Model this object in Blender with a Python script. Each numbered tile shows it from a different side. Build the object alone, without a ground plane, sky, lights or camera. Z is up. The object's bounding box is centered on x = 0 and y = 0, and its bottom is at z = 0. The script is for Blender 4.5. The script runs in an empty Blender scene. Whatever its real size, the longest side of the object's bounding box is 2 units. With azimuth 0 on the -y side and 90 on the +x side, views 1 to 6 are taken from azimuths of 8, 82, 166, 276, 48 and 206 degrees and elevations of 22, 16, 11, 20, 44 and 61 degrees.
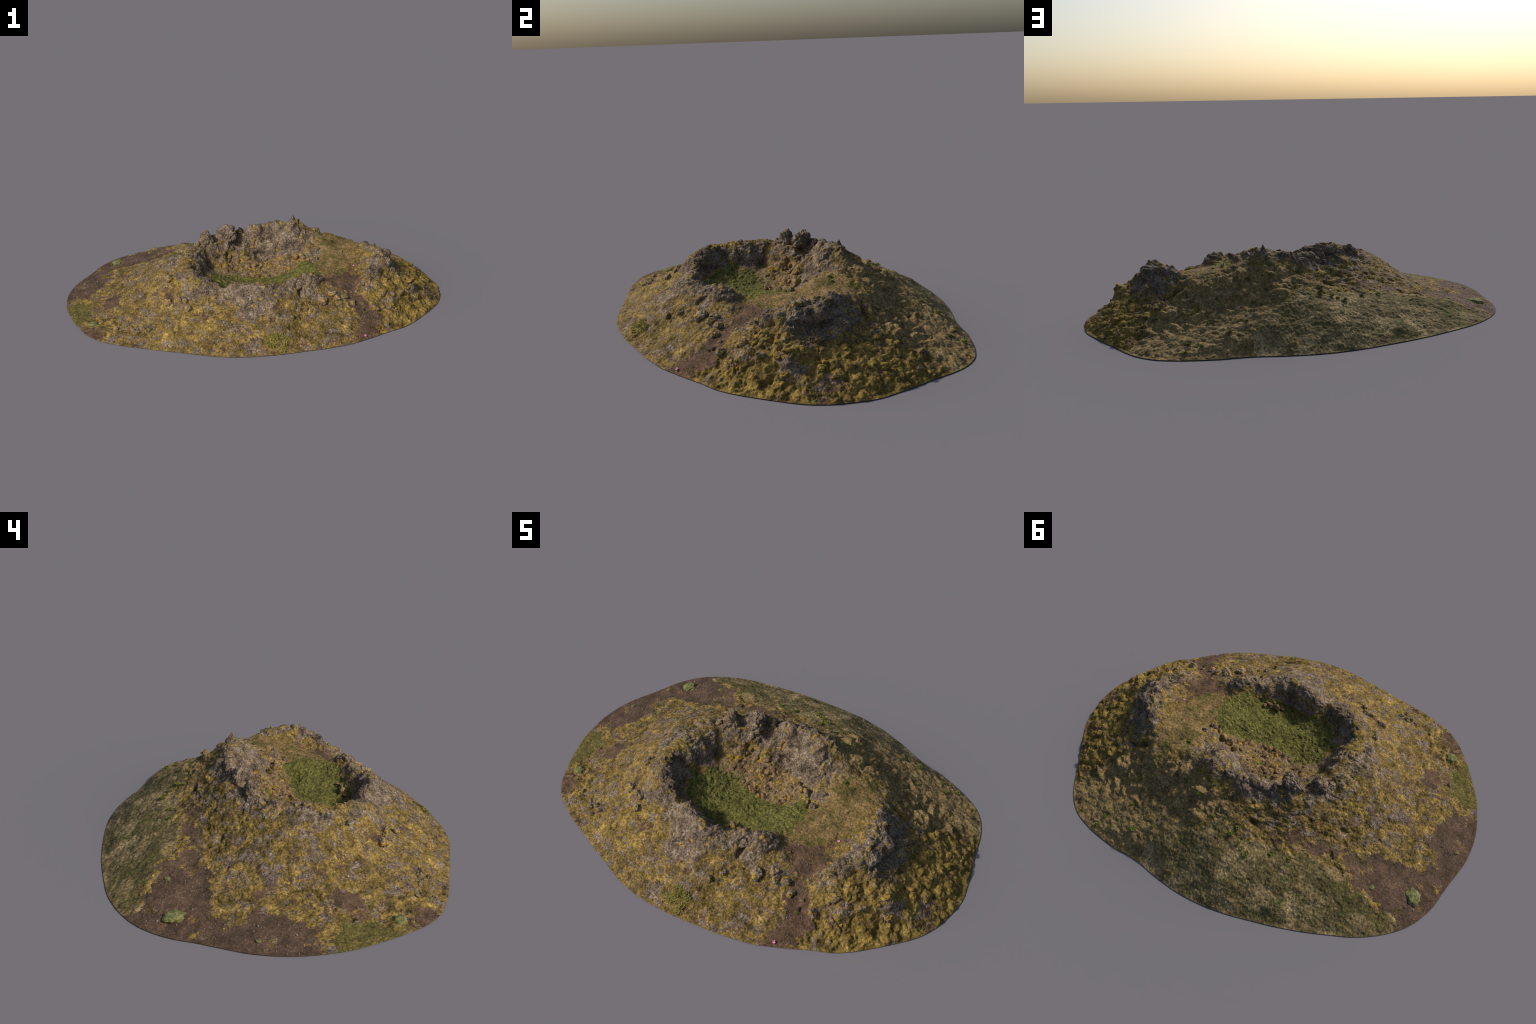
# A small volcanic crater: a low lava cone, cut out along a rounded outline, with
# a grassy crater floor, a craggy rim, a second lava ridge, moss, bare soil and grass.
import bpy, math
import numpy as np
from mathutils import Matrix, Euler, Vector

CELL = 0.0024            # spacing of the ground mesh (m)
rng = np.random.default_rng(7)

# ------------------------------------------------------------------ noise ----
def _hash(ix, iy, iz, seed):
    h = (ix.astype(np.uint32) * np.uint32(374761393) + iy.astype(np.uint32) * np.uint32(668265263)
         + iz.astype(np.uint32) * np.uint32(2147483647 & 1274126177) + np.uint32((seed * 974634777 + 12345) & 0xffffffff))
    h = (h ^ (h >> np.uint32(13))) * np.uint32(1274126177)
    h = (h ^ (h >> np.uint32(16))) * np.uint32(2246822519)
    return h ^ (h >> np.uint32(15))

def perlin(p, seed=0):
    i = np.floor(p).astype(np.int64); f = (p - i).astype(np.float32)
    i = i & 0xffffffff
    u = f * f * f * (f * (f * 6 - 15) + 10)
    def g(dx, dy, dz):
        h = _hash(i[:, 0] + dx & 0xffffffff, i[:, 1] + dy & 0xffffffff, i[:, 2] + dz & 0xffffffff, seed)
        a = (h & np.uint32(1023)).astype(np.float32) * (2 * math.pi / 1024)
        z = ((h >> np.uint32(10)) & np.uint32(1023)).astype(np.float32) / 511.5 - 1
        r = np.sqrt(np.maximum(0, 1 - z * z))
        return r * np.cos(a) * (f[:, 0] - dx) + r * np.sin(a) * (f[:, 1] - dy) + z * (f[:, 2] - dz)
    def lerp(a, b, t): return a + (b - a) * t
    x00 = lerp(g(0, 0, 0), g(1, 0, 0), u[:, 0]); x10 = lerp(g(0, 1, 0), g(1, 1, 0), u[:, 0])
    x01 = lerp(g(0, 0, 1), g(1, 0, 1), u[:, 0]); x11 = lerp(g(0, 1, 1), g(1, 1, 1), u[:, 0])
    return 1.5 * lerp(lerp(x00, x10, u[:, 1]), lerp(x01, x11, u[:, 1]), u[:, 2])

def fbm(p, size, octaves=4, seed=0, gain=0.5, stretch=(1, 1, 1)):
    q = p * (np.array(stretch) / size); s = np.zeros(len(p)); a = 1.0
    for o in range(octaves):
        s += a * perlin(q, seed + o * 17); q = q * 2.03 + 3.7; a *= gain
    return s

def ridged(p, size, octaves=4, seed=0, gain=0.5):
    q = p / size; s = np.zeros(len(p)); a = 1.0
    for o in range(octaves):
        s += a * (0.5 - np.abs(perlin(q, seed + o * 31))); q = q * 2.07 + 1.3; a *= gain
    return s

def cells(p, size, seed=0):
    """distance to the nearest and second nearest feature point, in cell units"""
    q = p / size; i = np.floor(q).astype(np.int64); f = q - i
    d1 = np.full(len(p), 9.0); d2 = np.full(len(p), 9.0)
    for dx in (-1, 0, 1):
        for dy in (-1, 0, 1):
            for dz in (-1, 0, 1):
                h = _hash(i[:, 0] + dx & 0xffffffff, i[:, 1] + dy & 0xffffffff, i[:, 2] + dz & 0xffffffff, seed)
                ox = (h & np.uint32(1023)) / 1023.0; oy = ((h >> np.uint32(10)) & np.uint32(1023)) / 1023.0
                oz = ((h >> np.uint32(20)) & np.uint32(1023)) / 1023.0
                d = (dx + ox - f[:, 0]) ** 2 + (dy + oy - f[:, 1]) ** 2 + (dz + oz - f[:, 2]) ** 2
                m = d < d1
                d2 = np.where(m, d1, np.minimum(d2, d)); d1 = np.where(m, d, d1)
    return np.sqrt(d1), np.sqrt(d2)

def blocky(a, b, edge=.35):
    t = np.clip((b - a) / edge, 0, 1); return t * t * (3 - 2 * t)      # flat-topped cells with grooves between

# ------------------------------------------------------------- landform ------
# radius of the cut edge, every 5 degrees counter-clockwise from +x
OUTLINE = [1.000, 1.006, 1.008, 0.994, 0.983, 0.976, 0.981, 0.982, 0.967, 0.930, 0.887, 0.846, 0.803, 0.778, 0.767, 0.758, 0.753, 0.748,
           0.744, 0.741, 0.740, 0.741, 0.746, 0.757, 0.771, 0.790, 0.812, 0.840, 0.875, 0.908, 0.938, 0.963, 0.976, 0.979, 0.974, 0.981,
           0.994, 1.001, 1.002, 0.996, 0.989, 0.975, 0.964, 0.955, 0.944, 0.921, 0.885, 0.848, 0.813, 0.788, 0.770, 0.757, 0.750, 0.748,
           0.745, 0.742, 0.738, 0.735, 0.735, 0.737, 0.745, 0.758, 0.773, 0.790, 0.803, 0.820, 0.842, 0.877, 0.903, 0.925, 0.952, 0.982]

# spines and contour lines of the land, as (x, y, height)
LAND = {
    'meadow': [(0, -.24, .112), (-.066, -.024, .114), (.1, -.2, .112), (.1, -.08, .110), (0, -.13, .108), (.236, -.095, .16), (.22, -.178, .15), (-.1, -.2, .118), (.17, -.26, .126), (-.17, -.25, .15), (.08, -.16, .115), (0, .0, .124)],
    'wall_foot_south': [(.235, -.286, .16), (.1, -.345, .125), (.008, -.33, .12), (-.152, -.31, .14)],
    'wall_foot_west': [(-.195, -.25, .155), (-.222, -.167, .155), (-.245, -.227, .19), (-.231, -.052, .16)],
    'wall_foot_north': [(-.159, .011, .16), (-.079, .059, .15), (.002, .085, .146), (.09, .115, .16), (.05, .112, .156), (.183, .087, .195), (.16, .02, .15), (.2, .03, .17), (.239, .03, .185), (.351, .0, .195)],
    'scree_foot': [(-.003, -.038, .115), (.071, -.03, .115), (.207, -.05, .132)],
    'meadow_east': [(.27, -.076, .172), (.345, -.115, .198), (.284, -.18, .176), (.29, -.23, .19), (.386, -.201, .18), (.54, .01, .21)],
    'rim_west': [(-.285, -.174, .238), (-.263, -.104, .24), (-.257, -.037, .24), (-.265, .006, .24), (-.288, -.298, .245), (-.222, -.318, .24), (-.171, -.371, .222), (-.125, -.369, .205)],
    'rim_west_back': [(-.377, -.178, .225), (-.377, -.054, .225), (-.366, -.321, .195)],
    'rim_west_top': [(-.345, -.23, .24), (-.335, -.17, .252), (-.21, -.43, .185), (-.24, -.4, .21), (-.31, .03, .235)],
    'west_slope': [(-.43, -.13, .222), (-.5, -.13, .18), (-.56, -.11, .135), (-.607, -.29, .078), (-.61, -.375, .057), (-.7, -.215, .056), (-.655, -.12, .077)],
    'notch': [(-.071, -.36, .175)],
    'rim_south': [(-.03, -.364, .213), (.019, -.368, .211), (.093, -.376, .212), (.163, -.368, .214), (.248, -.31, .215), (.337, -.291, .236), (.374, -.266, .21), (.41, -.31, .165), (-.07, -.43, .168), (-.13, -.4, .195)],
    'rim_north': [(.2, .227, .338), (.155, .222, .322), (.245, .24, .312), (.2, .262, .308), (.188, .168, .325), (.127, .187, .32), (.033, .211, .31), (-.039, .195, .3), (-.163, .135, .305), (-.209, .138, .262), (-.212, .1, .25), (-.26, .076, .305), (-.307, .011, .25)],
    'north_wall_face': [(.157, .105, .252), (.22, .13, .283), (.245, .155, .298), (.0, .14, .22), (-.12, .07, .18), (-.1, .13, .225), (.293, .075, .218)],
    'rim_north_back': [(.176, .337, .266), (.21, .29, .282), (.064, .305, .25), (-.073, .26, .24), (-.2, .222, .24), (-.301, .116, .235), (-.067, .35, .19), (-.375, .02, .228), (-.41, -.02, .222)],
    'saddle': [(.418, .147, .246), (.375, .143, .251), (.465, -.085, .199), (.543, -.072, .191), (.575, -.15, .172), (.59, -.08, .2), (.553, -.22, .148), (.5, -.206, .164), (.493, -.029, .21), (.38, -.14, .197), (.357, .059, .235), (.36, .26, .25), (.41, .26, .242), (.53, .255, .203), (.505, .292, .202), (.266, .376, .226), (.526, .143, .24)],
    'ridge_crest': [(.613, -.208, .19), (.663, -.126, .228), (.69, -.059, .262), (.7, .014, .262), (.665, .056, .262), (.648, .094, .252), (.6, .135, .25), (.57, .115, .237), (.745, -.08, .19)],
    'ridge_shoulder': [(.79, -.1, .15), (.85, -.11, .108), (.89, -.1, .052)],
    'ridge_foot': [(.78, -.046, .15), (.775, .043, .145), (.684, .115, .195), (.659, .16, .182), (.72, .15, .15), (.717, .242, .128), (.609, .252, .165), (.567, -.26, .135)],
    'gully': [(.571, -.309, .113), (.548, -.342, .113), (.616, -.358, .08), (.614, -.497, .011), (.657, -.33, .087), (.709, -.331, .059)],
    'south_slope': [(.123, -.528, .132), (-.09, -.475, .138), (-.15, -.49, .125), (.03, -.535, .125), (-.22, -.47, .13), (.323, -.44, .12), (.37, -.39, .13), (.126, -.463, .192), (.156, -.564, .115), (-.02, -.462, .158), (-.216, -.446, .15), (.37, -.447, .112), (.533, -.416, .088), (.394, -.355, .148), (.176, -.613, .075), (.282, -.355, .195), (.293, -.468, .117), (.272, -.512, .102), (.355, -.554, .046), (.52, -.486, .04), (.471, -.345, .133), (-.044, -.678, .037), (-.097, -.652, .05), (-.275, -.626, .055)],
    'southwest_slope': [(-.355, -.446, .118), (-.395, -.357, .17), (-.518, -.328, .114), (-.49, -.289, .15), (-.43, -.357, .152), (-.539, -.45, .058), (-.585, -.569, .021), (-.447, -.586, .036), (-.726, -.502, .01), (-.688, -.577, .012)],
    'northwest_slope': [(-.3, .28, .16), (-.163, .336, .175), (-.359, .309, .13), (-.413, .357, .11), (-.65, .405, .068), (-.439, .173, .14), (-.453, .265, .112), (-.41, .225, .132), (-.49, .19, .112), (-.58, .25, .078), (-.59, .37, .09), (-.52, .345, .107), (-.47, .385, .113), (-.47, .335, .105), (-.662, .333, .064), (-.841, .27, .024), (-.817, .397, .017), (-.92, -.034, .018)],
    'north_slope': [(-.3, .62, .042), (-.35, .52, .072), (-.5, .52, .046), (-.65, .46, .04), (-.1, .66, .055), (.44, .43, .12), (.5, .43, .1), (.24, .54, .128), (.275, .585, .105), (.58, .52, .066), (.056, .56, .118), (-.009, .593, .104), (-.285, .41, .136), (-.073, .471, .148), (-.005, .434, .172), (.43, .595, .078), (.417, .642, .045), (.284, .444, .16), (.625, .653, .006)],
    'east_slope': [(.734, .357, .071), (.702, .34, .088), (.864, -.131, .064), (.855, .365, .03), (.79, .186, .098), (.727, .174, .13), (.845, .198, .081)],
}

def outline_radius(angle):
    a = np.asarray(OUTLINE); n = len(a); t = (np.degrees(angle) % 360) / 5.0
    i = np.floor(t).astype(int); f = t - i
    p0, p1, p2, p3 = (a[(i + k) % n] for k in (-1, 0, 1, 2))
    r = p1 + .5 * f * (p2 - p0 + f * (2 * p0 - 5 * p1 + 4 * p2 - p3 + f * (3 * (p1 - p2) + p3 - p0)))
    return r

class Land:
    """smooth surface through the spines above (radial basis interpolation)"""
    def __init__(self):
        th = np.radians(np.arange(0, 360, 5.0)); r = outline_radius(th)
        rim = np.stack([r * np.cos(th), r * np.sin(th), 0 * r], -1)
        P = np.vstack([np.array(v, float) for v in LAND.values()] + [rim])
        n = len(P); d = np.hypot(P[:, None, 0] - P[None, :, 0], P[:, None, 1] - P[None, :, 1])
        A = np.zeros((n + 3, n + 3)); A[:n, :n] = self.kernel(d); A[:n, n] = 1; A[:n, n + 1:] = P[:, :2]
        A[n:, :n] = A[:n, n:].T
        self.P, self.n = P, n
        self.w = np.linalg.solve(A, np.concatenate([P[:, 2], [0, 0, 0]]))
    def kernel(self, d): return -np.sqrt(d * d + .012 ** 2)
    def __call__(self, x, y):
        x = np.atleast_1d(np.asarray(x, float)); y = np.atleast_1d(np.asarray(y, float)); out = np.empty(len(x))
        for a in range(0, len(x), 20000):
            X, Y = x[a:a + 20000], y[a:a + 20000]
            d = np.hypot(X[:, None] - self.P[None, :, 0], Y[:, None] - self.P[None, :, 1])
            out[a:a + 20000] = self.kernel(d) @ self.w[:self.n] + self.w[self.n] + self.w[self.n + 1] * X + self.w[self.n + 2] * Y
        return out

land = Land()

# ------------------------------------------------------------- ground zones --
ZONES = {
    'soil_slope': [(-.465, .295), (-.56, .35), (-.62, .365), (-.70, .39), (-.80, .40), (-.84, .46), (-1.05, .40), (-1.1, -.1), (-1.05, -.3), (-.93, -.22), (-.88, -.22), (-.84, -.19), (-.83, -.12),
                   (-.82, -.05), (-.79, .01), (-.84, .02), (-.89, .06), (-.82, .12), (-.76, .15), (-.66, .18), (-.55, .23)],
    'soil_west': [(-.62, -.38), (-.69, -.42), (-.76, -.33), (-.80, -.24), (-.72, -.18), (-.66, -.27)],
    'soil_southwest': [(-.64, -.57), (-.70, -.53), (-.78, -.54), (-.84, -.62), (-.66, -.66)],
    'turf_west': [(-.80, -.50), (-.76, -.40), (-.80, -.30), (-.90, -.25), (-1.0, -.25), (-.98, -.42), (-.88, -.5)],
    'meadow': [(.37, -.15), (.36, -.20), (.29, -.26), (.14, -.335), (-.05, -.335), (-.16, -.30), (-.21, -.2), (-.19, -.09), (-.10, -.068), (.02, -.075), (.12, -.07), (.21, -.048), (.30, -.005), (.36, -.05)],
    'scree': [(.27, -.01), (.20, -.05), (.12, -.085), (.01, -.095), (-.12, -.08), (-.24, -.03), (-.18, .07), (-.05, .11), (.07, .10), (.22, .06)],
    'saddle': [(.57, .02), (.52, -.05), (.50, -.16), (.40, -.19), (.34, -.12), (.36, .02), (.34, .13), (.38, .2), (.46, .27), (.54, .21), (.55, .12), (.54, .06)],
    'gully': [(.49, -.16), (.53, -.09), (.58, -.14), (.585, -.22), (.545, -.27), (.60, -.31), (.68, -.36), (.70, -.42), (.64, -.55), (.59, -.55), (.56, -.42), (.52, -.30), (.45, -.25), (.39, -.22), (.42, -.18)],
    'ridge': [(.56, -.28), (.64, -.235), (.72, -.175), (.80, -.11), (.80, .0), (.74, .12), (.74, .24), (.66, .27), (.57, .20), (.555, .12), (.57, .04), (.585, -.01), (.62, -.03), (.61, -.13)],
    'rim_south': [(.43, -.30), (.35, -.37), (.15, -.46), (.05, -.52), (-.09, -.46), (-.08, -.34), (.02, -.335), (.14, -.34), (.25, -.28), (.33, -.22), (.39, -.24)],
    'rim_west': [(-.08, -.40), (-.17, -.46), (-.34, -.36), (-.40, -.25), (-.43, -.14), (-.41, .0), (-.30, .03), (-.22, -.03), (-.22, -.18), (-.18, -.30), (-.10, -.34)],
    'rim_north': [(-.28, .0), (-.36, .09), (-.27, .19), (-.08, .27), (.08, .30), (.26, .27), (.33, .17), (.36, .06), (.36, .0), (.28, .02), (.22, .05), (.07, .09), (-.05, .10), (-.18, .06)],
    'grass_slope': [(-.46, .33), (-.56, .36), (-.62, .375), (-.70, .395), (-.80, .405), (-.84, .46), (-.8, .8), (.4, .8), (.33, .60), (.20, .50), (.08, .42), (-.08, .43), (-.19, .39), (-.35, .35)],
    'heath': [(.33, .60), (.20, .50), (.08, .42), (.0, .36), (.12, .31), (.24, .29), (.34, .22), (.44, .28), (.58, .26), (.68, .28), (.80, .42), (.9, .6), (.6, .8), (.4, .8)],
    'path': [(-.18, .37), (-.33, .325), (-.47, .29), (-.47, .265), (-.33, .295), (-.18, .345)],
}

def zone(name, x, y, soft):
    """+1 deep inside the zone, -1 well outside, falling over the distance `soft`"""
    poly = np.array(ZONES[name]); d2 = np.full(len(x), 9.0); inside = np.zeros(len(x), bool)
    for a, b in zip(poly, np.roll(poly, -1, 0)):
        e = b - a; t = np.clip(((x - a[0]) * e[0] + (y - a[1]) * e[1]) / (e @ e), 0, 1)
        d2 = np.minimum(d2, (x - a[0] - t * e[0]) ** 2 + (y - a[1] - t * e[1]) ** 2)
        c = (a[1] > y) != (b[1] > y)
        inside ^= c & (x < (b[0] - a[0]) * (y - a[1]) / (b[1] - a[1] + 1e-12) + a[0])
    d = np.sqrt(d2)
    return np.clip(np.where(inside, d, -d) / soft, -1, 1)

# ------------------------------------------------------------- ground mesh ---
nx = int(2.02 / CELL); ny = int(1.56 / CELL)
gx = (np.arange(nx + 1) - nx / 2) * CELL; gy = (np.arange(ny + 1) - ny / 2) * CELL
X, Y = np.meshgrid(gx, gy)
R = np.hypot(X, Y); RO = outline_radius(np.arctan2(Y, X))
keep = R < RO - .25 * CELL
cell_ok = keep[:-1, :-1] & keep[1:, :-1] & keep[:-1, 1:] & keep[1:, 1:]
used = np.zeros_like(keep)
cnt = np.zeros(keep.shape, int)
for sy, sx in ((slice(0, -1), slice(0, -1)), (slice(1, None), slice(0, -1)), (slice(0, -1), slice(1, None)), (slice(1, None), slice(1, None))):
    used[sy, sx] |= cell_ok; cnt[sy, sx] += cell_ok
edge = used & (cnt < 4)
index = np.full(keep.shape, -1); index[used] = np.arange(used.sum())
x = X[used].copy(); y = Y[used].copy(); is_edge = edge[used]
k = outline_radius(np.arctan2(y, x)) / np.maximum(np.hypot(x, y), 1e-6)
x[is_edge] *= k[is_edge]; y[is_edge] *= k[is_edge]
iy, ix = np.nonzero(cell_ok)
quads = np.stack([index[iy, ix], index[iy, ix + 1], index[iy + 1, ix + 1], index[iy + 1, ix]], -1)

z = land(x, y)
h = .004
gxz = (land(x + h, y) - land(x - h, y)) / (2 * h); gyz = (land(x, y + h) - land(x, y - h)) / (2 * h)
slope = np.hypot(gxz, gyz)
N0 = np.stack([-gxz, -gyz, np.ones_like(x)], -1); N0 /= np.linalg.norm(N0, axis=1, keepdims=True)
P0 = np.stack([x, y, z], -1)
rim_gap = outline_radius(np.arctan2(y, x)) - np.hypot(x, y)
fade = np.clip(rim_gap / .012, 0, 1); fade = fade * fade * (3 - 2 * fade)

# zone weights on wobbly coordinates, so that the borders wander
wx = x + .022 * fbm(P0, .09, 3, 901) + .008 * fbm(P0, .02, 2, 911)
wy = y + .022 * fbm(P0, .09, 3, 902) + .008 * fbm(P0, .02, 2, 912)
Zw = {n: zone(n, wx, wy, .05) for n in ZONES}
pos = lambda v: np.clip(v, 0, 1)
w_rim = np.maximum.reduce([Zw['rim_south'], Zw['rim_west'], Zw['rim_north']])
w_ridge = Zw['ridge']
w_soil = np.maximum.reduce([Zw['soil_slope'], Zw['soil_southwest'], Zw['gully'], Zw['soil_west'] - .55, Zw['path'] + .25])
w_grass = np.maximum(Zw['grass_slope'], Zw['saddle'])
n_patch = fbm(P0, .075, 4, 11, .6); n_moss = fbm(P0, .05, 4, 23, .6); n_soil = fbm(P0, .06, 4, 37, .6)
n_fine = fbm(P0, .014, 3, 53, .6)
steep = pos((slope - .75) / .6)
west = pos((-x - .2) / .4)
score = {
    'moss': .15 + .9 * n_moss + .25 * pos((x - .66) / .1) - .35 * pos(Zw['meadow'] + .4),
    'rock': -.46 + .80 * pos(w_rim + .35) + .10 * west + .08 * pos((-.3 - y) / .1) + 1.05 * pos(w_ridge + .25) + .75 * steep - .45 * pos(1 - slope / .6) * pos(np.maximum(Zw['rim_west'], Zw['rim_south']) + .4) + .85 * n_patch + .3 * n_fine - .8 * pos(Zw['grass_slope'] + .6) - .25 * pos(Zw['heath'] + .5),
    'soil': -.56 + 1.55 * pos(w_soil + .5) + .75 * n_soil + .4 * n_fine - .4 * pos(w_rim) ,
    'grass': -.8 + 1.8 * pos(w_grass + .5) + .6 * n_soil + .3 * n_fine,
    'heath': -.8 + 1.6 * pos(Zw['heath'] + .5) + .3 * n_patch,
    'turf': -.8 + 1.7 * pos(Zw['turf_west'] + .4) + .7 * n_soil + .3 * n_fine,
    'meadow': -.8 + 2.2 * pos(Zw['meadow'] + .5) + .7 * n_soil + .3 * n_fine - .9 * pos((slope - .75) / .4),
    'scree': -.85 + 1.75 * pos(Zw['scree'] + .45) + .9 * n_moss - .5 * pos((slope - .9) / .4),
}
# smaller accents: (matter, x, y, half length, half width, turn, weight)
ACCENTS = [('rock', -.57, .05, .06, .03, .6, .9), ('rock', -.61, -.04, .05, .04, 0, .8), ('rock', -.385, -.18, .05, .03, 1.4, .8), ('rock', -.385, -.32, .035, .03, 0, .9), ('rock', -.46, -.12, .03, .03, 0, .8),
           ('rock', -.45, -.19, .035, .025, 0, .8), ('rock', .05, -.50, .09, .07, 0, .75), ('rock', .15, -.55, .07, .05, .3, .6), ('rock', .25, -.44, .05, .04, 0, .6), ('rock', -.30, -.46, .06, .03, .2, .7), ('rock', -.45, -.59, .05, .03, 0, .6),
           ('rock', .86, -.12, .03, .025, 0, .9), ('rock', .76, -.21, .05, .03, .6, .7), ('rock', .69, -.31, .04, .025, .3, .6), ('rock', .47, -.34, .06, .03, 0, .7),
           ('soil', -.335, -.42, .06, .016, 1.9, 1.2), ('soil', -.64, -.12, .08, .014, .1, 1.0), ('soil', -.74, -.02, .05, .05, 0, .45), ('soil', -.68, -.34, .05, .05, 0, .3), ('soil', .955, .05, .03, .06, 0, .9),
           ('soil', .75, -.31, .06, .018, .2, .9), ('soil', .61, .53, .07, .03, 0, .9), ('soil', .34, .55, .06, .04, .3, .9), ('soil', .74, .385, .04, .03, 0, .8), ('soil', -.04, -.68, .05, .025, 0, .9), ('soil', .18, .39, .05, .03, 0, .8),
           ('soil', .90, .16, .03, .05, .3, .7), ('soil', .88, -.06, .04, .03, 0, .6), ('soil', .20, -.50, .05, .03, .4, .6), ('soil', -.16, -.57, .05, .02, .4, .6),
           ('moss', -.45, .335, .07, .03, -.3, 1.4), ('moss', .74, -.16, .07, .04, .7, .8), ('moss', -.32, -.25, .04, .06, 0, .5), ('moss', .62, .32, .06, .03, 0, .8), ('moss', .55, .40, .05, .04, 0, .7), ('moss', -.25, .37, .06, .02, 0, .7),
           ('turf', -.70, .445, .10, .04, -.2, 1.5), ('turf', -.62, -.60, .06, .03, .5, .8), ('heath', .0, .52, .10, .05, .2, .8), ('bush', .40, .645, .055, .05, 0, 1.9), ('turf', .17, .305, .05, .025, .3, 1.5), ('turf', .30, .30, .05, .03, .3, .8), ('bush', .25, .40, .06, .03, .2, 1.2), ('bush', .36, .33, .05, .03, .2, 1.1), ('bush', .13, .38, .04, .02, .2, 1.0), ('heath', -.35, .50, .09, .03, -.3, .7),
           ('straw', -.17, -.09, .05, .07, 0, 1.7), ('straw', .42, -.12, .05, .05, 0, 1.6), ('straw', .46, .12, .08, .06, .3, 1.6), ('meadow', .28, .02, .05, .03, .3, 1.0), ('meadow', .13, .05, .04, .03, 0, .9)]
score['straw'] = -.9 + .6 * n_soil + .3 * n_fine; score['bush'] = -.9 + .5 * n_soil
for kind, ax_, ay_, ra, rb, turn, wt in ACCENTS:
    c_, s_ = math.cos(turn), math.sin(turn)
    u_ = ((wx - ax_) * c_ + (wy - ay_) * s_) / ra; v_ = (-(wx - ax_) * s_ + (wy - ay_) * c_) / rb
    score[kind] = score[kind] + wt * np.exp(-.7 * (u_ * u_ + v_ * v_))
NAMES = list(score); SC = np.stack([score[n] for n in NAMES], -1)
soft = np.exp(4.5 * (SC - SC.max(1, keepdims=True))); soft /= soft.sum(1, keepdims=True)
W = {n: soft[:, i] for i, n in enumerate(NAMES)}

# relief of each kind of matter
c1, c2 = cells(P0 + .012 * np.stack([fbm(P0, .04, 2, 61), fbm(P0, .04, 2, 62), fbm(P0, .04, 2, 63)], -1), .085, 5)
c3, c4 = cells(P0, .026, 6)
c5, _ = cells(P0 + .010 * np.stack([n_moss, n_patch, n_soil], -1), .048, 8)
wall_n = pos(Zw['rim_north'] + .5) + pos(w_ridge + .5)
crag = (.006 + .008 * pos(wall_n) + .007 * pos(w_ridge + .4)) * (blocky(c1, c2, .5) - .6) + .0035 * (blocky(c3, c4) - .55) + .015 * fbm(P0, .07, 4, 71, .5) + .003 * ridged(P0, .014, 2, 81)
lumps = .017 * (.4 - c5 ** 1.5) + .0045 * (.5 - c3) + .006 * fbm(P0, .024, 4, 91, .55)
c7, c8 = cells(P0 + .015 * np.stack([n_moss, n_patch, n_soil], -1), .075, 15)
# on the north side the moss hangs in level terraces
terrace = .008 * fbm(P0, .045, 3, 95, .6, stretch=(.45, 1.0, 2.4))
north = pos((y - .15) / .1) * pos((.40 - y) / .08) * pos((-.02 - x + .2) / .15)
moss_h = lumps * (.8 + .5 * pos((x - .55) / .15)) + .009 * fbm(P0, .07, 3, 119, .5) * pos((x - .55) / .15) + terrace * north * 1.2
soil_h = .0035 * fbm(P0, .05, 4, 101, .55)
grass_h = .006 * fbm(P0, .06, 3, 111, .5, stretch=(.6, 1, 1)) + .0022 * fbm(P0, .012, 3, 115, .6)
meadow_h = .005 * fbm(P0, .02, 3, 121, .7) + .004 * fbm(P0, .09, 2, 125)
scree_h = .012 * (.5 - c3) + .009 * fbm(P0, .03, 3, 131)
tame = .35 + .65 * pos(np.maximum(w_rim, w_ridge) + .55)
crag = crag * tame
relief = {'straw': grass_h * .6, 'moss': moss_h, 'rock': crag, 'soil': soil_h, 'grass': grass_h, 'bush': .006 + lumps * 1.0, 'heath': grass_h * .6 + lumps * .35 + .005 * fbm(P0, .04, 3, 117, .5, stretch=(.5, 1, 2.2)) + (.022 * (blocky(c7, c8, .6) - .55) + .01 * fbm(P0, .07, 3, 118)) * pos((.52 - y) / .1) * pos((x - .0) / .1), 'turf': .004 * fbm(P0, .03, 3, 141), 'meadow': meadow_h, 'scree': scree_h}
disp = -.001 + sum(W[n] * relief[n] for n in NAMES) + .006 * fbm(P0, .16, 3, 151) * (1 - .6 * W['soil'])

# hollows: the cave under the ridge, the crack in the south rim, the hole in the gully
def hollow(cx, cy, rx, ry, turn, depth):
    c, s = math.cos(turn), math.sin(turn); u = ((x - cx) * c + (y - cy) * s) / rx; v = (-(x - cx) * s + (y - cy) * c) / ry
    return -depth * np.exp(-(u * u + v * v) ** 1.5)
disp += hollow(.615, .235, .05, .016, .2, .03) + hollow(.29, -.365, .012, .035, .35, .03) + hollow(.616, -.355, .008, .008, 0, .012)
disp += hollow(-.44, .175, .018, .012, .4, .014) + hollow(-.067, .35, .02, .012, 0, .014) + hollow(-.12, .05, .03, .02, .3, .02) + hollow(.03, .105, .025, .018, .2, .022) + hollow(-.035, .125, .022, .045, .2, .018) + hollow(.752, .01, .014, .075, .15, .018) + hollow(.69, -.165, .05, .014, .75, .014)
P = P0 + N0 * (disp * fade)[:, None]
P[:, 2] = np.maximum(P[:, 2], 0.0012 * (1 - is_edge))
P[is_edge, 2] = 0

# vertex normals of the whole ground
a, b, c, d = (P[quads[:, i]] for i in range(4))
fn = np.cross(c - a, d - b)
VN = np.zeros_like(P)
for i in range(4):
    for ax in range(3): VN[:, ax] += np.bincount(quads[:, i], fn[:, ax], len(P))
VN /= np.maximum(np.linalg.norm(VN, axis=1, keepdims=True), 1e-12)

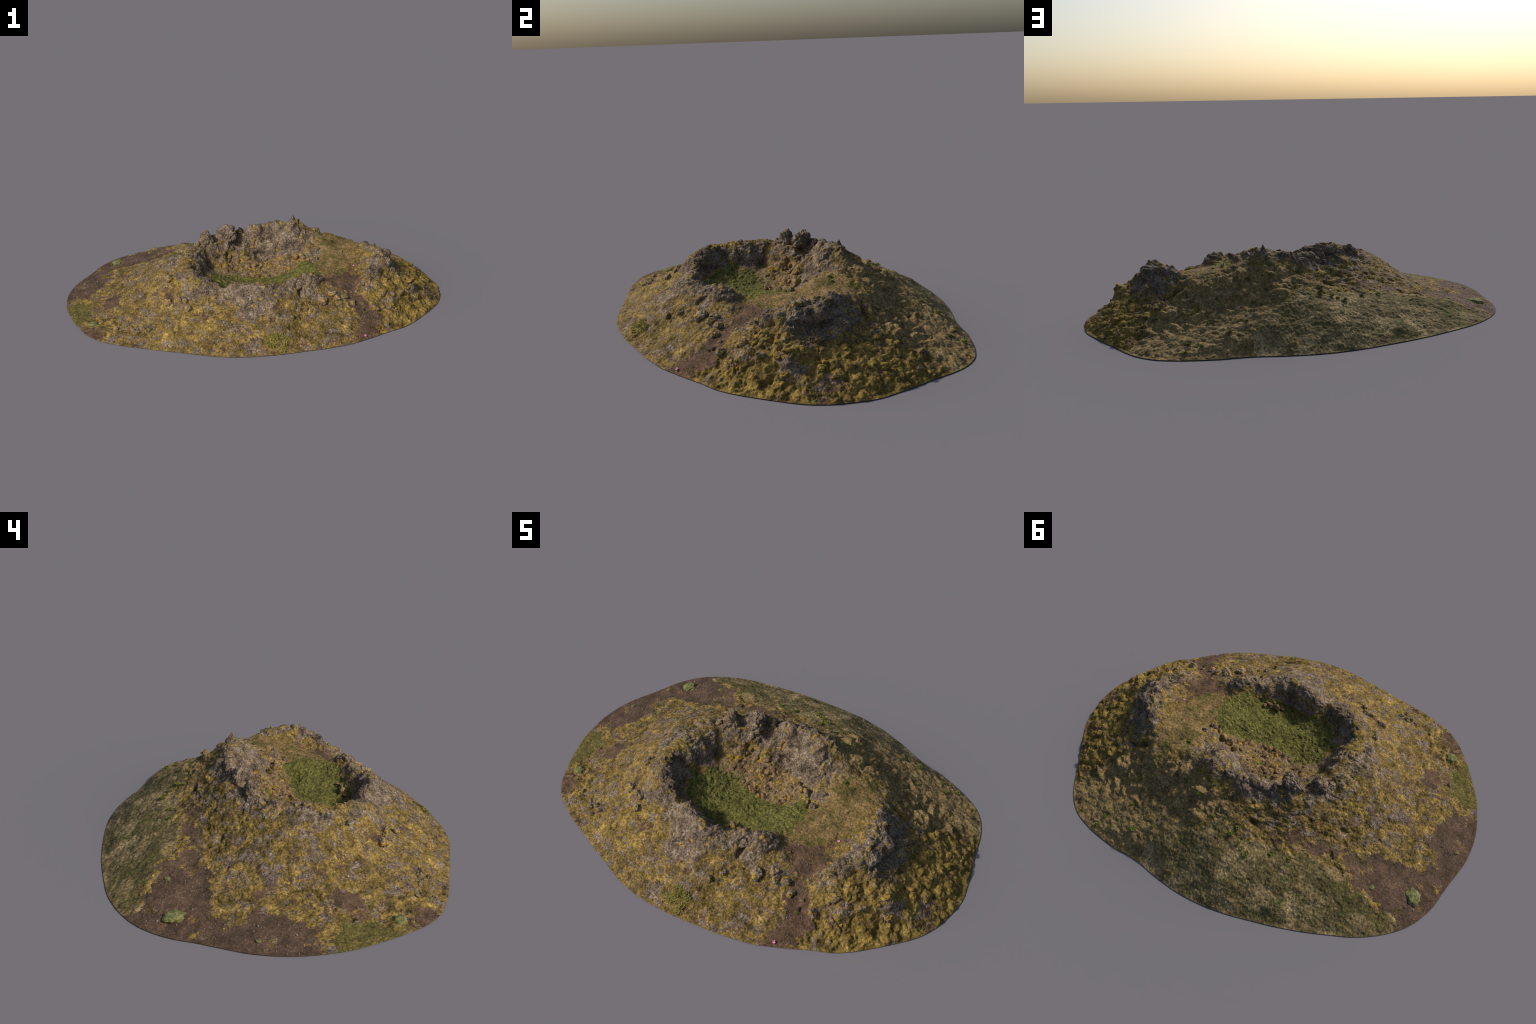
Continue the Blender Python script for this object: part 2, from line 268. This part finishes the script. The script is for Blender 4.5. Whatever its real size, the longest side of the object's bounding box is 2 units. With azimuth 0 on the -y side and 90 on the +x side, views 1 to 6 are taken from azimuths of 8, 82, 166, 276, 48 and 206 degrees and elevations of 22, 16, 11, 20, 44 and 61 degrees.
# which face is which matter, with a ragged fringe
fq = lambda v: v[quads].mean(1)
FS = SC[quads].mean(1) + rng.normal(0, .12, (len(quads), len(NAMES)))
fmat = FS.argmax(1)
fx, fy = fq(x), fq(y)
M = {n: fmat == i for i, n in enumerate(NAMES)}
near_ridge = fq(zone('ridge', x, y, .05)) > -.6
near_rim = np.maximum.reduce([fq(zone(n, x, y, .05)) for n in ('rim_south', 'rim_west', 'rim_north')]) > -.5
in_gully = fq(zone('gully', x, y, .05)) > -.99
in_soil = (fx < -.35) & (fy > -.3)
in_saddle = (fx > .25) & (fy < .3)
east = fx > .62
parts = {
    'crater_rim': M['rock'] & near_rim & ~near_ridge, 'lava_ridge': M['rock'] & near_ridge, 'lava_outcrop': M['rock'] & ~near_rim & ~near_ridge,
    'rim_moss': M['moss'] & near_rim & ~near_ridge, 'ridge_moss': M['moss'] & near_ridge,
    'moss_bank': M['moss'] & ~near_rim & ~near_ridge & east, 'moss_slope': M['moss'] & ~near_rim & ~near_ridge & ~east,
    'soil_gully': M['soil'] & in_gully, 'soil_slope': M['soil'] & ~in_gully & in_soil, 'soil_patch': M['soil'] & ~in_gully & ~in_soil,
    'grassy_saddle': M['grass'] & in_saddle, 'grass_slope': M['grass'] & ~in_saddle,
    'heath_slope': M['heath'], 'dry_grass_patch': M['straw'], 'dark_heather': M['bush'], 'turf_patch': M['turf'], 'crater_meadow': M['meadow'], 'scree_slope': M['scree'],
}

# ------------------------------------------------------------- materials -----
def material(name, tones, size, grain, grain_size, flecks=(), bump=.4, bump_size=.006, rough=.9, random=0, streak=None, unit=1.0):
    """tones: ramp over broad noise; grain: dark/light multiplier over fine noise; flecks: (size, threshold, colour, softness)"""
    m = bpy.data.materials.new(name); m.use_nodes = True; nt = m.node_tree; nd = nt.nodes; ln = nt.links
    bump *= 1.6
    bs = nd['Principled BSDF']; bs.inputs['Roughness'].default_value = rough
    bs.inputs['Specular IOR Level'].default_value = .15
    tc = nd.new('ShaderNodeTexCoord'); co = tc.outputs['Object']
    if streak:
        mp = nd.new('ShaderNodeMapping'); mp.inputs['Scale'].default_value = streak; ln.new(co, mp.inputs[0]); cs = mp.outputs[0]
    else: cs = co
    def noise(size, detail=4, rough=.6, vec=co, off=0):
        t = nd.new('ShaderNodeTexNoise'); t.noise_dimensions = '4D'; t.inputs['W'].default_value = off
        t.inputs['Scale'].default_value = 1 / (size * unit); t.inputs['Detail'].default_value = detail; t.inputs['Roughness'].default_value = rough
        ln.new(vec, t.inputs['Vector']); return t.outputs['Fac']
    def ramp(fac, stops, interp='LINEAR'):
        r = nd.new('ShaderNodeValToRGB'); r.color_ramp.interpolation = interp
        while len(r.color_ramp.elements) > 1: r.color_ramp.elements.remove(r.color_ramp.elements[-1])
        for i, (p, c) in enumerate(stops):
            e = r.color_ramp.elements[0] if i == 0 else r.color_ramp.elements.new(p)
            e.position = p; e.color = (*c, 1) if len(c) == 3 else c
        ln.new(fac, r.inputs[0]); return r.outputs[0]
    def mix(fac, a, b, mode='MIX'):
        n = nd.new('ShaderNodeMix'); n.data_type = 'RGBA'; n.blend_type = mode
        if isinstance(fac, float): n.inputs['Factor'].default_value = fac
        else: ln.new(fac, n.inputs['Factor'])
        for s, v in ((n.inputs[6], a), (n.inputs[7], b)):
            if isinstance(v, tuple): s.default_value = (*v, 1)
            else: ln.new(v, s)
        return n.outputs[2]
    col = ramp(noise(size, 5, .65, cs), tones)
    for i, (fs, th, fc, so) in enumerate(flecks):
        f = ramp(noise(fs, 4, .65, co, 3.1 + i), [(th - so, (0, 0, 0)), (th + so, (1, 1, 1))])
        col = mix(f, col, fc)
    lo, hi = grain
    g = ramp(noise(grain_size, 3, .6, cs, 9.7), [(.32, (lo,) * 3), (.5, ((lo + hi) * .5 * .92,) * 3), (.68, (hi,) * 3)])
    col = mix(1.0, col, g, 'MULTIPLY')
    if random:
        oi = nd.new('ShaderNodeObjectInfo')
        col = mix(1.0, col, ramp(oi.outputs['Random'], [(0, (1 - random,) * 3), (1, (1 + random,) * 3)]), 'MULTIPLY')
    ln.new(col, bs.inputs['Base Color'])
    bp = nd.new('ShaderNodeBump'); bp.inputs['Strength'].default_value = bump; bp.inputs['Distance'].default_value = .005
    ln.new(noise(bump_size, 3, .6, cs, 5.5), bp.inputs['Height']); ln.new(bp.outputs[0], bs.inputs['Normal'])
    return m

ROCK = [(.32, (.062, .045, .033)), (.45, (.148, .108, .074)), (.57, (.22, .165, .114)), (.70, (.36, .285, .205))]
MOSS = [(.33, (.066, .046, .017)), (.43, (.150, .101, .029)), (.55, (.250, .167, .046)), (.67, (.42, .285, .078))]
SOIL = [(.32, (.062, .040, .026)), (.5, (.102, .064, .041)), (.68, (.160, .098, .062))]
ochre = (.30, .19, .035); lime = (.16, .22, .03); grey = (.195, .150, .115); pale = (.52, .45, .40); umber = (.10, .062, .042)
mats = {
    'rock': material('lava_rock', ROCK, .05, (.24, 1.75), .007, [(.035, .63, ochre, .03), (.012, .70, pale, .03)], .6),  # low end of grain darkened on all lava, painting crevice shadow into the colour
    'ridge_rock': material('ridge_lava', [(p, (c[0] * .95, c[1] * .97, c[2])) for p, c in ROCK], .05, (.24, 1.75), .007, [(.03, .60, ochre, .03), (.02, .70, lime, .03), (.012, .72, pale, .03)], .6),
    'outcrop': material('grey_lava', [(p, (c[0] * 1.0, c[1] * .98, c[2] * 1.05)) for p, c in ROCK], .04, (.24, 1.75), .0065, [(.025, .60, ochre, .03), (.012, .66, pale, .03)], .6),
    'moss': material('ochre_moss', MOSS, .06, (.32, 1.65), .0075, [(.03, .585, grey, .03), (.02, .69, lime, .03), (.045, .615, umber, .04), (.010, .70, pale, .02)], .5),
    'bank': material('thick_moss', [(p, (c[0] * 1.05, c[1] * 1.05, c[2] * .95)) for p, c in MOSS], .05, (.45, 1.5), .008, [(.03, .66, grey, .025), (.05, .62, umber, .04), (.02, .70, pale, .02)], .5),
    'rim_moss': material('rim_moss', MOSS, .04, (.32, 1.65), .0075, [(.02, .58, grey, .03), (.02, .70, lime, .03)], .5),
    'soil': material('brown_soil', SOIL, .07, (.6, 1.45), .007, [(.008, .74, (.36, .30, .26), .02), (.03, .70, (.17, .082, .045), .04)], .35, streak=(1, 1, 1)),
    'gully': material('gully_soil', [(p, (c[0] * 1.15, c[1] * 1.1, c[2] * 1.05)) for p, c in SOIL], .05, (.5, 1.5), .008, [(.012, .70, (.30, .24, .21), .02), (.03, .68, (.19, .10, .05), .04)], .5),
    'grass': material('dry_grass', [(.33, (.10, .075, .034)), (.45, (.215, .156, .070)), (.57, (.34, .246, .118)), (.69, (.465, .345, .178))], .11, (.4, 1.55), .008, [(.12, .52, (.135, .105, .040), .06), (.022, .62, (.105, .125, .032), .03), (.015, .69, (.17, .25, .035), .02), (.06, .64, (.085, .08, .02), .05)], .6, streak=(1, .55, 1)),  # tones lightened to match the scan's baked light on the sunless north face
    'saddle': material('saddle_grass', [(.34, (.085, .065, .024)), (.45, (.17, .115, .042)), (.57, (.25, .165, .068)), (.68, (.33, .22, .105))], .08, (.45, 1.5), .007, [(.05, .56, (.115, .10, .026), .05), (.012, .68, (.28, .07, .045), .02), (.018, .72, lime, .02)], .5),
    'straw': material('straw_grass', [(.3, (.13, .095, .04)), (.45, (.22, .155, .07)), (.6, (.30, .205, .10)), (.75, (.38, .27, .15))], .04, (.5, 1.45), .007, [(.03, .62, (.13, .13, .03), .03)], .5),
    'bush': material('dark_heather', [(.33, (.045, .036, .014)), (.5, (.085, .07, .024)), (.67, (.14, .115, .036))], .04, (.4, 1.5), .008, [(.025, .66, (.11, .13, .03), .03), (.03, .66, umber, .03)], .6),
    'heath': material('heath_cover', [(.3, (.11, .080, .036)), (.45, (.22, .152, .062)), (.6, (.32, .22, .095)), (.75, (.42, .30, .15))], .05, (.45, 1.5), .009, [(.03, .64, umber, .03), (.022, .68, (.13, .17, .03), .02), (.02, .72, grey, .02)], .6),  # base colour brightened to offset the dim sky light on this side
    'turf': material('green_turf', [(.3, (.085, .072, .022)), (.5, (.135, .112, .032)), (.7, (.19, .155, .045))], .05, (.45, 1.5), .007, [(.03, .64, umber, .03), (.02, .66, ochre, .03)], .5),
    'meadow': material('meadow_green', [(.3, (.068, .066, .02)), (.45, (.122, .116, .03)), (.6, (.178, .163, .042)), (.75, (.235, .205, .058))], .035, (.4, 1.55), .0085, [(.03, .70, (.21, .15, .075), .03), (.02, .66, (.12, .19, .03), .03)], .7),
    'scree': material('scree_rubble', [(.3, (.08, .052, .032)), (.45, (.17, .115, .062)), (.6, (.27, .18, .095)), (.75, (.38, .29, .20))], .03, (.35, 1.6), .009, [(.035, .55, ochre, .03), (.03, .62, (.13, .16, .03), .025), (.04, .66, umber, .03)], .6),
    'stone': material('boulder_stone', [(.3, (.085, .065, .05)), (.45, (.17, .13, .096)), (.58, (.25, .195, .145)), (.72, (.42, .35, .29))], .02, (.3, 1.7), .006, [(.02, .56, ochre, .03), (.01, .70, (.55, .5, .45), .03)], .6, random=.2, unit=40),
    'rubble': material('brown_rubble', [(.3, (.12, .075, .045)), (.5, (.22, .145, .085)), (.7, (.34, .24, .15))], .02, (.45, 1.5), .006, [(.02, .58, ochre, .03)], .6, random=.25, unit=40),
    'pebble': material('pale_pebble', [(.3, (.13, .105, .085)), (.7, (.32, .275, .24))], .01, (.7, 1.3), .004, (), .2),
    'cushion': material('cushion_plant', [(.3, (.12, .12, .045)), (.5, (.19, .185, .068)), (.7, (.27, .255, .10))], .02, (.55, 1.4), .005, [(.02, .68, (.14, .085, .03), .03)], .5, unit=40),
    'leaf': material('green_leaf', [(.3, (.10, .115, .024)), (.5, (.165, .185, .036)), (.7, (.25, .26, .055))], .02, (.7, 1.3), .006, (), .1, random=.2, unit=40),
    'shrub': material('shrub_leaf', [(.3, (.15, .13, .028)), (.5, (.25, .215, .048)), (.7, (.38, .32, .09))], .015, (.6, 1.35), .006, (), .1),
    'tussock': material('moss_tussock', [(p, (c[0] * 1.1, c[1] * 1.08, c[2] * .9)) for p, c in MOSS], .03, (.45, 1.5), .007, [(.03, .66, grey, .025)], .5, random=.15, unit=50),
    'petal': material('pink_petal', [(.3, (.55, .20, .32)), (.7, (.75, .33, .46))], .01, (.9, 1.1), .006, (), .05),
}

# ------------------------------------------------------------- the thing -----
root = bpy.data.objects.new('volcanic_crater', None)
bpy.context.scene.collection.objects.link(root)
root['label'] = 'mossy lava crater with grassy floor and craggy rim'
root['category'] = 'volcanic crater'

def link(ob, parent):
    bpy.context.scene.collection.objects.link(ob); ob.parent = parent; return ob

def mesh_object(name, verts, faces, mat, parent, normals=None):
    me = bpy.data.meshes.new(name); nf = len(faces); kf = faces.shape[1]
    me.vertices.add(len(verts)); me.vertices.foreach_set('co', verts.astype(np.float32).ravel())
    me.loops.add(nf * kf); me.loops.foreach_set('vertex_index', faces.astype(np.int32).ravel())
    me.polygons.add(nf); me.polygons.foreach_set('loop_start', np.arange(0, nf * kf, kf, dtype=np.int32))
    me.polygons.foreach_set('use_smooth', np.ones(nf, bool))
    me.update(calc_edges=True); me.materials.append(mat)
    if normals is not None: me.normals_split_custom_set_from_vertices(normals.tolist())
    return link(bpy.data.objects.new(name, me), parent)

def ground_part(name, label, mat, parent):
    sel = quads[parts[label]]
    if not len(sel): return None
    u, inv = np.unique(sel, return_inverse=True)
    return mesh_object(name, P[u], inv.reshape(-1, 4), mats[mat], parent, VN[u])

rim = ground_part('crater_rim', 'crater_rim', 'rock', root)
ridge = ground_part('lava_ridge', 'lava_ridge', 'ridge_rock', root)
slope_ob = ground_part('moss_slope', 'moss_slope', 'moss', root)
ground_part('moss_bank', 'moss_bank', 'bank', root)
ground_part('moss_patch', 'rim_moss', 'rim_moss', rim)
ground_part('moss_patch', 'ridge_moss', 'rim_moss', ridge)
ground_part('lava_outcrop', 'lava_outcrop', 'outcrop', slope_ob)
ground_part('soil_patch', 'soil_patch', 'gully', slope_ob)
ground_part('turf_patch', 'turf_patch', 'turf', slope_ob)
gully_ob = ground_part('soil_gully', 'soil_gully', 'gully', root)
soil_ob = ground_part('soil_slope', 'soil_slope', 'soil', root)
saddle_ob = ground_part('grassy_saddle', 'grassy_saddle', 'saddle', root)
grass_ob = ground_part('grass_slope', 'grass_slope', 'grass', root)
heath_ob = ground_part('heath_slope', 'heath_slope', 'heath', root)
meadow_ob = ground_part('crater_meadow', 'crater_meadow', 'meadow', root)
ground_part('dark_heather', 'dark_heather', 'bush', heath_ob)
ground_part('dry_grass_patch', 'dry_grass_patch', 'straw', saddle_ob)
scree_ob = ground_part('scree_slope', 'scree_slope', 'scree', root)

# ground lookup for things that stand on it
lut_i = np.full((ny + 1, nx + 1), -1); lut_i[used] = np.arange(len(P))
def ground_at(px, py):
    i = int(round((px - gx[0]) / CELL)); j = int(round((py - gy[0]) / CELL))
    v = lut_i[j, i]; return (P[v], VN[v]) if v >= 0 else (np.array([px, py, 0.]), np.array([0, 0, 1.]))

# ------------------------------------------------------------- solid forms ---
import bmesh
def ball(subdiv):
    bm = bmesh.new(); bmesh.ops.create_icosphere(bm, subdivisions=subdiv, radius=1)
    v = np.array([p.co[:] for p in bm.verts]); f = np.array([[q.index for q in t.verts] for t in bm.faces]); bm.free(); return v, f

def rock_form(seed, subdiv=4, rough=1.0, taper=0.0):
    v, f = ball(subdiv); o = v + seed * 7.3
    c1, c2 = cells(o, .95, seed); c3, c4 = cells(o, .4, seed + 3)
    pr = np.random.default_rng(seed); pn = pr.normal(size=(16, 3)); pn /= np.linalg.norm(pn, axis=1, keepdims=True)
    facet = (pr.uniform(.72, 1.05, 16)[None] / np.maximum(v @ pn.T, .05)).min(1)      # broken, flat-sided block
    r = np.minimum(facet, 1.25) * .98 + rough * (.20 * (blocky(c1, c2) - .5) + .10 * (blocky(c3, c4) - .5) + .20 * fbm(o, .9, 4, seed + 9, .5) + .05 * ridged(o, .2, 3, seed + 5))
    w = v * r[:, None]
    w /= np.abs(w).max(0)[None]
    if taper: w[:, :2] *= (1 - taper * np.clip((w[:, 2:3] + .2) / 1.2, 0, 1))
    return w, f

def make_mesh(name, v, f, mat):
    ob = mesh_object(name, v, f, mat, None); me = ob.data
    bpy.data.objects.remove(ob); return me

def solid(name, size, at, turn, seed, mat, parent, subdiv=5, rough=1.0, taper=0.0):
    v, f = rock_form(seed, subdiv, rough, taper)
    v = v * np.array(size); v = v @ np.array(Euler(turn).to_matrix()).T + np.array(at)
    return mesh_object(name, v, f, mats[mat], parent)

# the tall crags of the north rim
solid('lava_pinnacle', (.045, .045, .070), (-.258, .076, .251), (0, .04, .3), 3, 'rock', rim, 6, .6, .08)
solid('lava_pinnacle', (.030, .026, .034), (-.300, .045, .228), (.1, 0, .6), 13, 'rock', rim, 5)
solid('lava_pinnacle', (.072, .046, .056), (-.160, .135, .272), (0, 0, -.35), 5, 'rock', rim, 6, .9)
solid('lava_pinnacle', (.042, .034, .040), (-.092, .190, .256), (0, .2, .2), 8, 'rock', rim, 5)
solid('lava_pinnacle', (.040, .038, .050), (.200, .228, .311), (0, 0, .2), 21, 'rock', rim, 6, .4, .70)
# knobs along the south rim and the lava ridge
for i, (px, py, pz, sx, sy, sz, t) in enumerate([(.325, -.283, .195, .05, .042, .044, .5), (-.03, -.362, .19, .02, .018, .028, 0), (.285, -.338, .185, .032, .03, .03, .3),
                                                 (-.29, -.298, .236, .016, .014, .018, .4), (-.175, -.352, .20, .034, .026, .034, .2), (.357, .052, .222, .022, .016, .024, .7), (.338, -.006, .19, .022, .018, .024, .2)]):
    solid('lava_knob', (sx, sy, sz), (px, py, pz), (0, 0, t), 40 + i, 'rock', rim, 5, .8)
for i, (px, py, pz, sx, sy, sz, t) in enumerate([(.567, -.25, .125, .04, .034, .03, .6), (.605, -.205, .165, .045, .03, .032, 1.0), (.655, -.135, .215, .045, .04, .04, .8), (.70, -.05, .225, .045, .05, .042, .2),
                                                 (.685, .03, .225, .046, .045, .042, .1), (.635, .1, .215, .046, .036, .036, -.5), (.742, -.095, .18, .03, .034, .034, 0), (.71, .11, .17, .035, .045, .045, .3), (.672, .205, .135, .038, .045, .035, .3)]):
    solid('lava_knob', (sx * .85, sy * .85, sz * .8), (px, py, pz - .008), (0, 0, t), 60 + i, 'ridge_rock', ridge, 5, .9)

# loose boulders: one form each, shared by its copies
stone_forms = [make_mesh('boulder', *rock_form(100 + i, 4, .9), mats['stone']) for i in range(6)]
rubble_forms = [make_mesh('rubble_rock', *rock_form(120 + i, 3, .9), mats['rubble']) for i in range(6)]
cushion_v, cushion_f = ball(4)
def dome(seed):
    v = cushion_v.copy(); o = v + seed * 3.1; c, _ = cells(o, .55, seed)
    return v * (1 + .30 * (.5 - c) + .30 * fbm(o, .8, 3, seed))[:, None]
moss_forms = [make_mesh('moss_cushion', dome(140 + i), cushion_f, mats['tussock']) for i in range(6)]

def copy_to(mesh, name, parent, at, size, turn):
    ob = bpy.data.objects.new(name, mesh); ob.location = at; ob.scale = size; ob.rotation_euler = turn
    return link(ob, parent)

def put(forms, name, parent, px, py, r, sink=.5, flat=.85, spread=.35):
    p, n = ground_at(px, py); s = r * (1 + rng.uniform(-spread, spread, 3)); s[2] *= flat
    at = p + n * (s[2] * (1 - 2 * sink))
    q = Vector((n[0] * .6, n[1] * .6, 1)).to_track_quat('Z', 'Y').to_euler()
    return copy_to(forms[rng.integers(len(forms))], name, parent, at, s, (q.x, q.y, rng.uniform(0, 6.28)))

for px, py, r in [(.548, -.345, .026), (.66, -.335, .026), (.475, -.345, .03), (.44, -.33, .028), (.50, -.325, .022), (.866, -.131, .024), (.84, -.10, .02), (-.355, -.446, .034), (-.368, -.322, .026),
                  (-.30, -.455, .03), (-.265, -.46, .022), (-.447, -.586, .02), (-.475, -.602, .018), (-.415, -.59, .017), (-.50, -.58, .015), (-.43, -.625, .014), (-.585, -.569, .012), (.293, -.468, .022), (.265, -.515, .018),
                  (.33, -.45, .018), (.40, -.38, .026), (.60, -.33, .012), (.86, .36, .012), (-.24, -.50, .02), (.725, -.30, .016), (.75, -.23, .02), (.70, -.25, .016), (.78, -.20, .018)]:
    put(stone_forms, 'boulder', slope_ob, px, py, r * 1.05)
n_in = lambda name, qx, qy: zone(name, np.array([qx]), np.array([qy]), .02)[0] > 0
count = 0
while count < 55:
    qx, qy = rng.uniform(-.24, .28), rng.uniform(-.08, .12)
    if n_in('scree', qx, qy): put(rubble_forms, 'rubble_rock', scree_ob, qx, qy, rng.uniform(.006, .018), .55); count += 1
for px, py, r in [(.145, -.285, .02), (.12, -.30, .014), (.18, -.28, .013), (.20, -.265, .012), (.09, -.31, .012), (.235, .035, .022), (.265, .03, .02), (.20, .055, .02), (.30, .0, .014)]:
    put(rubble_forms, 'rubble_rock', scree_ob, px, py, r, .3)
count = 0
while count < 22:
    qx, qy = rng.uniform(.66, .97), rng.uniform(-.33, .32)
    if np.hypot(qx, qy) < outline_radius(np.arctan2(qy, qx)) - .06 and not n_in('gully', qx, qy) and not n_in('ridge', qx, qy):
        put(moss_forms, 'moss_cushion', root, qx, qy, rng.uniform(.010, .022), .7, .6); count += 1

# ------------------------------------------------------------- plants --------
def leaf_cluster(n, spread, height, length, width, seed, up=.6):
    """little folded leaves (two quads each) on a low dome"""
    r = np.random.default_rng(seed); V = []; F = []
    for i in range(n):
        a = r.uniform(0, 6.283); q = math.sqrt(r.uniform(0, 1)); base = np.array([math.cos(a) * q * spread[0], math.sin(a) * q * spread[1], height * (1 - q * q) * r.uniform(.5, 1)])
        b = r.uniform(0, 6.283); t = r.uniform(.2, 1) * up; d = np.array([math.cos(b) * math.cos(t), math.sin(b) * math.cos(t), math.sin(t)])
        s = np.array([-math.sin(b), math.cos(b), 0]) * width * .5; L = length * r.uniform(.6, 1.3); k = len(V)
        lift = np.array([0, 0, .25 * width])
        V += [base, base + d * L * .5 + s + lift, base + d * L, base + d * L * .5 - s + lift, base + d * L * .5]
        F += [(k, k + 1, k + 2, k + 4), (k, k + 4, k + 2, k + 3)]
    return np.array(V), np.array(F)

# shrub on the south slope, following the slope
sprigs = [leaf_cluster(m, (a, b), .011, .007, .0032, 5 + i, 1.0) for i, (m, a, b) in enumerate([(260, .022, .035), (200, .028, .016), (160, .016, .028), (120, .03, .012)])]
sv = np.vstack([v + np.array(o) for (v, f), o in zip(sprigs, [(-.01, 0, 0), (.03, .022, 0), (.038, -.022, 0), (-.03, -.018, 0)])])
sf = np.vstack([f + sum(len(q[0]) for q in sprigs[:i]) for i, (v, f) in enumerate(sprigs)])
p, n = ground_at(.205, -.645)
sv[:, 2] += np.array([ground_at(.205 + v[0], -.645 + v[1])[0][2] for v in sv])
sv[:, 0] += .205; sv[:, 1] += -.645
ob = mesh_object('shrub', sv, sf, mats['shrub'], root); ob['kind'] = 'stuff'
tuft_forms = [make_mesh('green_tuft', *leaf_cluster(60, (1, 1), .7, .8, .5, 30 + i, .9), mats['leaf']) for i in range(4)]
tufts = [(-.073, .471), (-.005, .434), (-.02, .40), (-.05, .46), (-.10, .485), (.43, .595), (.30, .45), (.27, .46), (.702, .34), (.62, .63), (.60, .585), (.22, .33), (.24, .35), (.20, .36), (-.285, .41),
         (.608, -.377), (.418, .147), (.375, .143), (-.377, -.054), (.30, .33), (.05, .39), (.10, .41), (.18, .42), (.55, .62), (.50, .49), (.35, .55), (-.20, .43)]
for px, py in tufts:
    p, n = ground_at(px, py); r = rng.uniform(.006, .012)
    copy_to(tuft_forms[rng.integers(4)], 'green_tuft', root, p, (r, r, r), (0, 0, rng.uniform(0, 6.28)))
cush = make_mesh('cushion_plant', dome(150), cushion_f, mats['cushion'])
for px, py, r, hgt in [(-.841, .27, .042, .016), (-.662, .333, .014, .008), (-.73, -.50, .03, .012), (-.94, -.03, .012, .006)]:
    p, n = ground_at(px, py); copy_to(cush, 'cushion_plant', soil_ob, p, (r, r * .85, hgt), (0, 0, rng.uniform(0, 6)))

# pink flowers: five petals, each bent up
pv, pf = [], []
for i in range(5):
    a = i * 2 * math.pi / 5
    for q, wd, zz in ((.1, .12, 0), (.6, .36, .25), (1, .2, .3)):
        for sgn in (-1, 1):
            pv.append((q * math.cos(a) - sgn * wd * math.sin(a), q * math.sin(a) + sgn * wd * math.cos(a), zz))
    kx = i * 6
    pf += [(kx, kx + 2, kx + 3, kx + 1), (kx + 2, kx + 4, kx + 5, kx + 3)]
flower = make_mesh('flower', np.array(pv), np.array(pf), mats['petal'])
for px, py in [(.614, -.497), (.543, -.072)]:
    p, n = ground_at(px, py)
    q = Vector(n.tolist()).to_track_quat('Z', 'Y').to_euler()
    copy_to(flower, 'flower', root, p + n * .004, (.0065,) * 3, q)

# pebbles strewn over the bare soil
bv, bf = ball(1); PV, PF = [], []
count = 0
while count < 230:
    if count < 160: qx, qy = rng.uniform(-1, -.45), rng.uniform(-.3, .45); ok = n_in('soil_slope', qx, qy)
    else: qx, qy = rng.uniform(.4, .7), rng.uniform(-.55, -.2); ok = n_in('gully', qx, qy)
    if not ok or np.hypot(qx, qy) > outline_radius(np.arctan2(qy, qx)) - .01: continue
    p, n = ground_at(qx, qy); r = rng.uniform(.0012, .0028) * (1.8 if rng.uniform() < .06 else 1)
    PF.append(bf + len(bv) * count); PV.append(bv * r * rng.uniform(.7, 1.3, 3) + p + n * r * .3); count += 1
ob = mesh_object('pebble', np.vstack(PV), np.vstack(PF), mats['pebble'], soil_ob); ob['kind'] = 'stuff'
